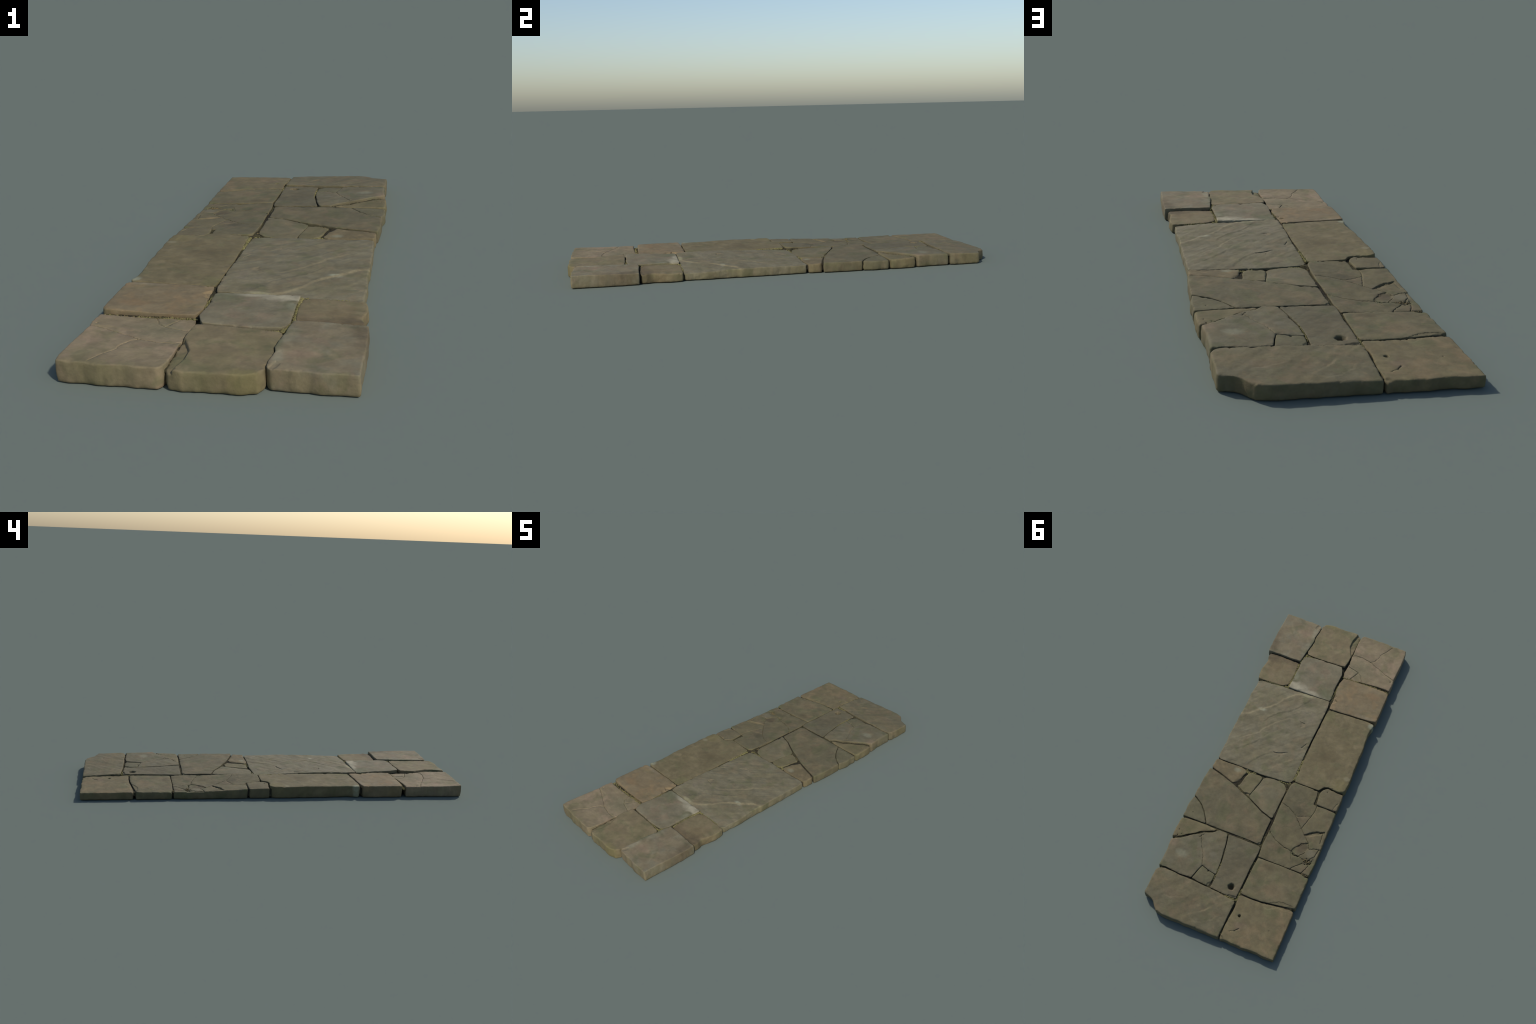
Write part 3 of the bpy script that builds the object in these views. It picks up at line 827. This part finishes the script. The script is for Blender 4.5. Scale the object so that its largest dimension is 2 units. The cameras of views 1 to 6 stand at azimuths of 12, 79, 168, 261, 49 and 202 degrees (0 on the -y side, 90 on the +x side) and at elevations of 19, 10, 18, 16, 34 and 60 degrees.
def build_bed():
    outline = [(.364, -.963), (.364, -.69), (.343, -.66), (.343, -.50), (.331, -.46), (.331, .08), (.335, .17), (.344, .30),
               (.347, .60), (.334, .63), (.333, .78), (.334, .91), (.245, .978), (-.366, .984), (-.364, -.02), (-.352, -.36),
               (-.361, -.43), (-.364, -.974), (-.08, -.980), (.14, -.955)]
    xs = np.arange(-.367, .367, .004)
    ys = np.arange(-.984, .988, .004)
    X, Y = np.meshgrid(xs, ys)
    Q = np.c_[X.ravel(), Y.ravel()]
    ok = inside(Q, outline)
    d, _, _ = dist_polyline(Q, outline, True)
    # soil stands a little below the lowest neighbouring stone, and deep under the stones
    near = np.full(len(Q), 0.05)
    under = np.full(len(Q), 1.0)
    for _, R, H in STONES:
        lo, hi = R.min(0) - .02, R.max(0) + .02
        m = np.where(((Q > lo) & (Q < hi)).all(1))[0]
        dd, _, _ = dist_polyline(Q[m], R[::2], True)
        inn = inside(Q[m], R)
        hz = H(Q[m])
        touch = dd < 0.012
        near[m[touch]] = np.minimum(near[m[touch]], hz[touch])
        under[m] = np.minimum(under[m], np.where(inn, 1 - smooth(0.004, 0.009, dd), 1.0))
    z = near - 0.0062 + 0.0035 * noise3(Q[:, 0] * 18, Q[:, 1] * 18, 2.0) + 0.003 * noise3(Q[:, 0] * 90, Q[:, 1] * 90, 5.0)
    z = np.clip(z, 0.004, None)
    z = 0.003 + (z - 0.003) * under
    z = 0.001 + (z - 0.001) * smooth(0, 0.005, d)
    idx = -np.ones(len(Q), int)
    idx[ok] = np.arange(ok.sum())
    verts = np.c_[Q[ok], z[ok]]
    nx = len(xs)
    faces = []
    for j in range(len(ys) - 1):
        for i in range(nx - 1):
            q = [j * nx + i, j * nx + i + 1, (j + 1) * nx + i + 1, (j + 1) * nx + i]
            if all(idx[k] >= 0 for k in q):
                faces.append(tuple(idx[k] for k in q))
    add_mesh('joint_bed', verts, faces, bed_mat)


build_bed()

# unit lumps for moss cushions and crumbs
_t = (1 + 5 ** .5) / 2
_iv = np.array([(-1, _t, 0), (1, _t, 0), (-1, -_t, 0), (1, -_t, 0), (0, -1, _t), (0, 1, _t), (0, -1, -_t), (0, 1, -_t),
                (_t, 0, -1), (_t, 0, 1), (-_t, 0, -1), (-_t, 0, 1)], float)
_iv /= np.linalg.norm(_iv[0])
_if = [(0, 11, 5), (0, 5, 1), (0, 1, 7), (0, 7, 10), (0, 10, 11), (1, 5, 9), (5, 11, 4), (11, 10, 2), (10, 7, 6), (7, 1, 8),
       (3, 9, 4), (3, 4, 2), (3, 2, 6), (3, 6, 8), (3, 8, 9), (4, 9, 5), (2, 4, 11), (6, 2, 10), (8, 6, 7), (9, 8, 1)]


def lump_mesh():
    V, F, cache = _iv.tolist(), [], {}

    def mid(a, b):
        k = (min(a, b), max(a, b))
        if k not in cache:
            m = (np.array(V[a]) + V[b]) / 2
            V.append((m / np.linalg.norm(m)).tolist())
            cache[k] = len(V) - 1
        return cache[k]
    for a, b, c in _if:
        ab, bc, ca = mid(a, b), mid(b, c), mid(c, a)
        F += [(a, ab, ca), (b, bc, ab), (c, ca, bc), (ab, bc, ca)]
    return np.array(V), F


LV, LF = lump_mesh()


def strew(name, runs, mat, flat, smooth_shade):
    """runs: (polyline, spread, z of joint filling, count per metre, min radius, max radius)"""
    g = np.random.default_rng(99 + len(name))
    verts, faces = [], []
    for (pl, spread, zc, per_m, r0, r1) in runs:
        c = resample(pl, 0.004, False)
        n = int(per_m * 0.004 * (len(c) - 1)) + 1
        for _ in range(n):
            p = c[g.integers(len(c))] + g.normal(0, spread, 2)
            r = g.uniform(r0, r1)
            L = LV * (1 + 0.45 * noise3(LV[:, 0] * 1.7, LV[:, 1] * 1.7, LV[:, 2] * 1.7 + g.uniform(0, 50)))[:, None]
            a = g.uniform(0, 6.28)
            L = np.c_[L[:, 0] * math.cos(a) - L[:, 1] * math.sin(a), L[:, 0] * math.sin(a) + L[:, 1] * math.cos(a), L[:, 2] * flat]
            L = L * r * np.array([g.uniform(.8, 1.4), g.uniform(.8, 1.2), 1])
            base = len(verts)
            verts.extend((L + np.array([p[0], p[1], zc + g.uniform(-.003, .001)])).tolist())
            faces += [(f[0] + base, f[1] + base, f[2] + base) for f in LF]
    ob = add_mesh(name, verts, faces, mat, smooth_shade=smooth_shade)
    ob["kind"] = "stuff"


strew('moss', [
    ([(.166, -.50), (.165, -.56), (.167, -.61), (.170, -.66)], .0022, .042, 1530, .002, .0045),
    ([(.170, -.675), (.160, -.715), (.150, -.735)], .004, .046, 1870, .002, .005),
    ([(.150, -.735), (.115, -.732), (.06, -.733), (.0, -.732)], .0016, .045, 850, .0015, .0035),
    ([(.185, -.483), (.24, -.4835), (.30, -.483)], .0014, .037, 850, .0012, .003),
    ([(.165, -.49), (.185, -.486)], .003, .041, 1530, .0015, .004),
    ([(-.096, -.07), (-.095, .0), (-.096, .055)], .0022, .0445, 1530, .0015, .0042),
    ([(-.084, .085), (-.083, .11)], .004, .036, 1530, .002, .004),
    ([(-.07, .088), (-.02, .088)], .0015, .034, 850, .0015, .003),
    ([(.165, .094), (.145, .108), (.11, .094)], .003, .030, 1530, .0015, .004),
    ([(-.092, .73), (-.091, .75), (-.089, .79)], .0022, .040, 1530, .0015, .0035),
    ([(-.08, .792), (-.03, .790)], .0025, .043, 1190, .0015, .0035),
    ([(.06, .60), (.058, .65), (.056, .70), (.058, .74)], .0008, .0445, 850, .001, .0022),
    ([(.150, -.86), (.147, -.90)], .0012, .046, 850, .0015, .003),
    ([(-.10, -.672), (-.20, -.675), (-.30, -.676), (-.365, -.668)], .0035, .043, 850, .0015, .0035),
    ([(-.088, -.51), (-.093, -.54), (-.09, -.60)], .0018, .046, 850, .0015, .003),
    ([(-.087, .70), (-.089, .60), (-.092, .56)], .001, .037, 595, .001, .0025),
    ([(-.25, .032), (-.262, .045)], .002, .036, 680, .0015, .003),
    ([(-.36, -.67), (-.33, -.672)], .004, .040, 1530, .0015, .004),
], moss_mat, .75, True)

strew('rubble', [
    ([(-.11, -.668), (-.20, -.673), (-.30, -.675)], .0035, .044, 450, .001, .0032),
    ([(-.095, -.84), (-.094, -.90), (-.094, -.95)], .0015, .042, 700, .001, .003),
    ([(.20, -.673), (.28, -.674), (.34, -.674)], .002, .034, 600, .001, .003),
    ([(-.088, .09), (-.085, .13)], .003, .038, 600, .001, .003),
    ([(.155, .12), (.165, .16), (.18, .19)], .003, .022, 500, .0015, .004),
    ([(-.33, .532), (-.36, .533)], .002, .032, 700, .001, .0025),
    ([(.16, .21), (.12, .233)], .0015, .036, 500, .001, .0025),
    ([(-.092, .37), (-.091, .39)], .002, .038, 700, .001, .0025),
    ([(-.30, .455), (-.34, .465)], .006, .034, 900, .001, .0030),
    ([(.0, .088), (.04, .090)], .002, .028, 500, .001, .003),
], rubble_mat, .85, False)
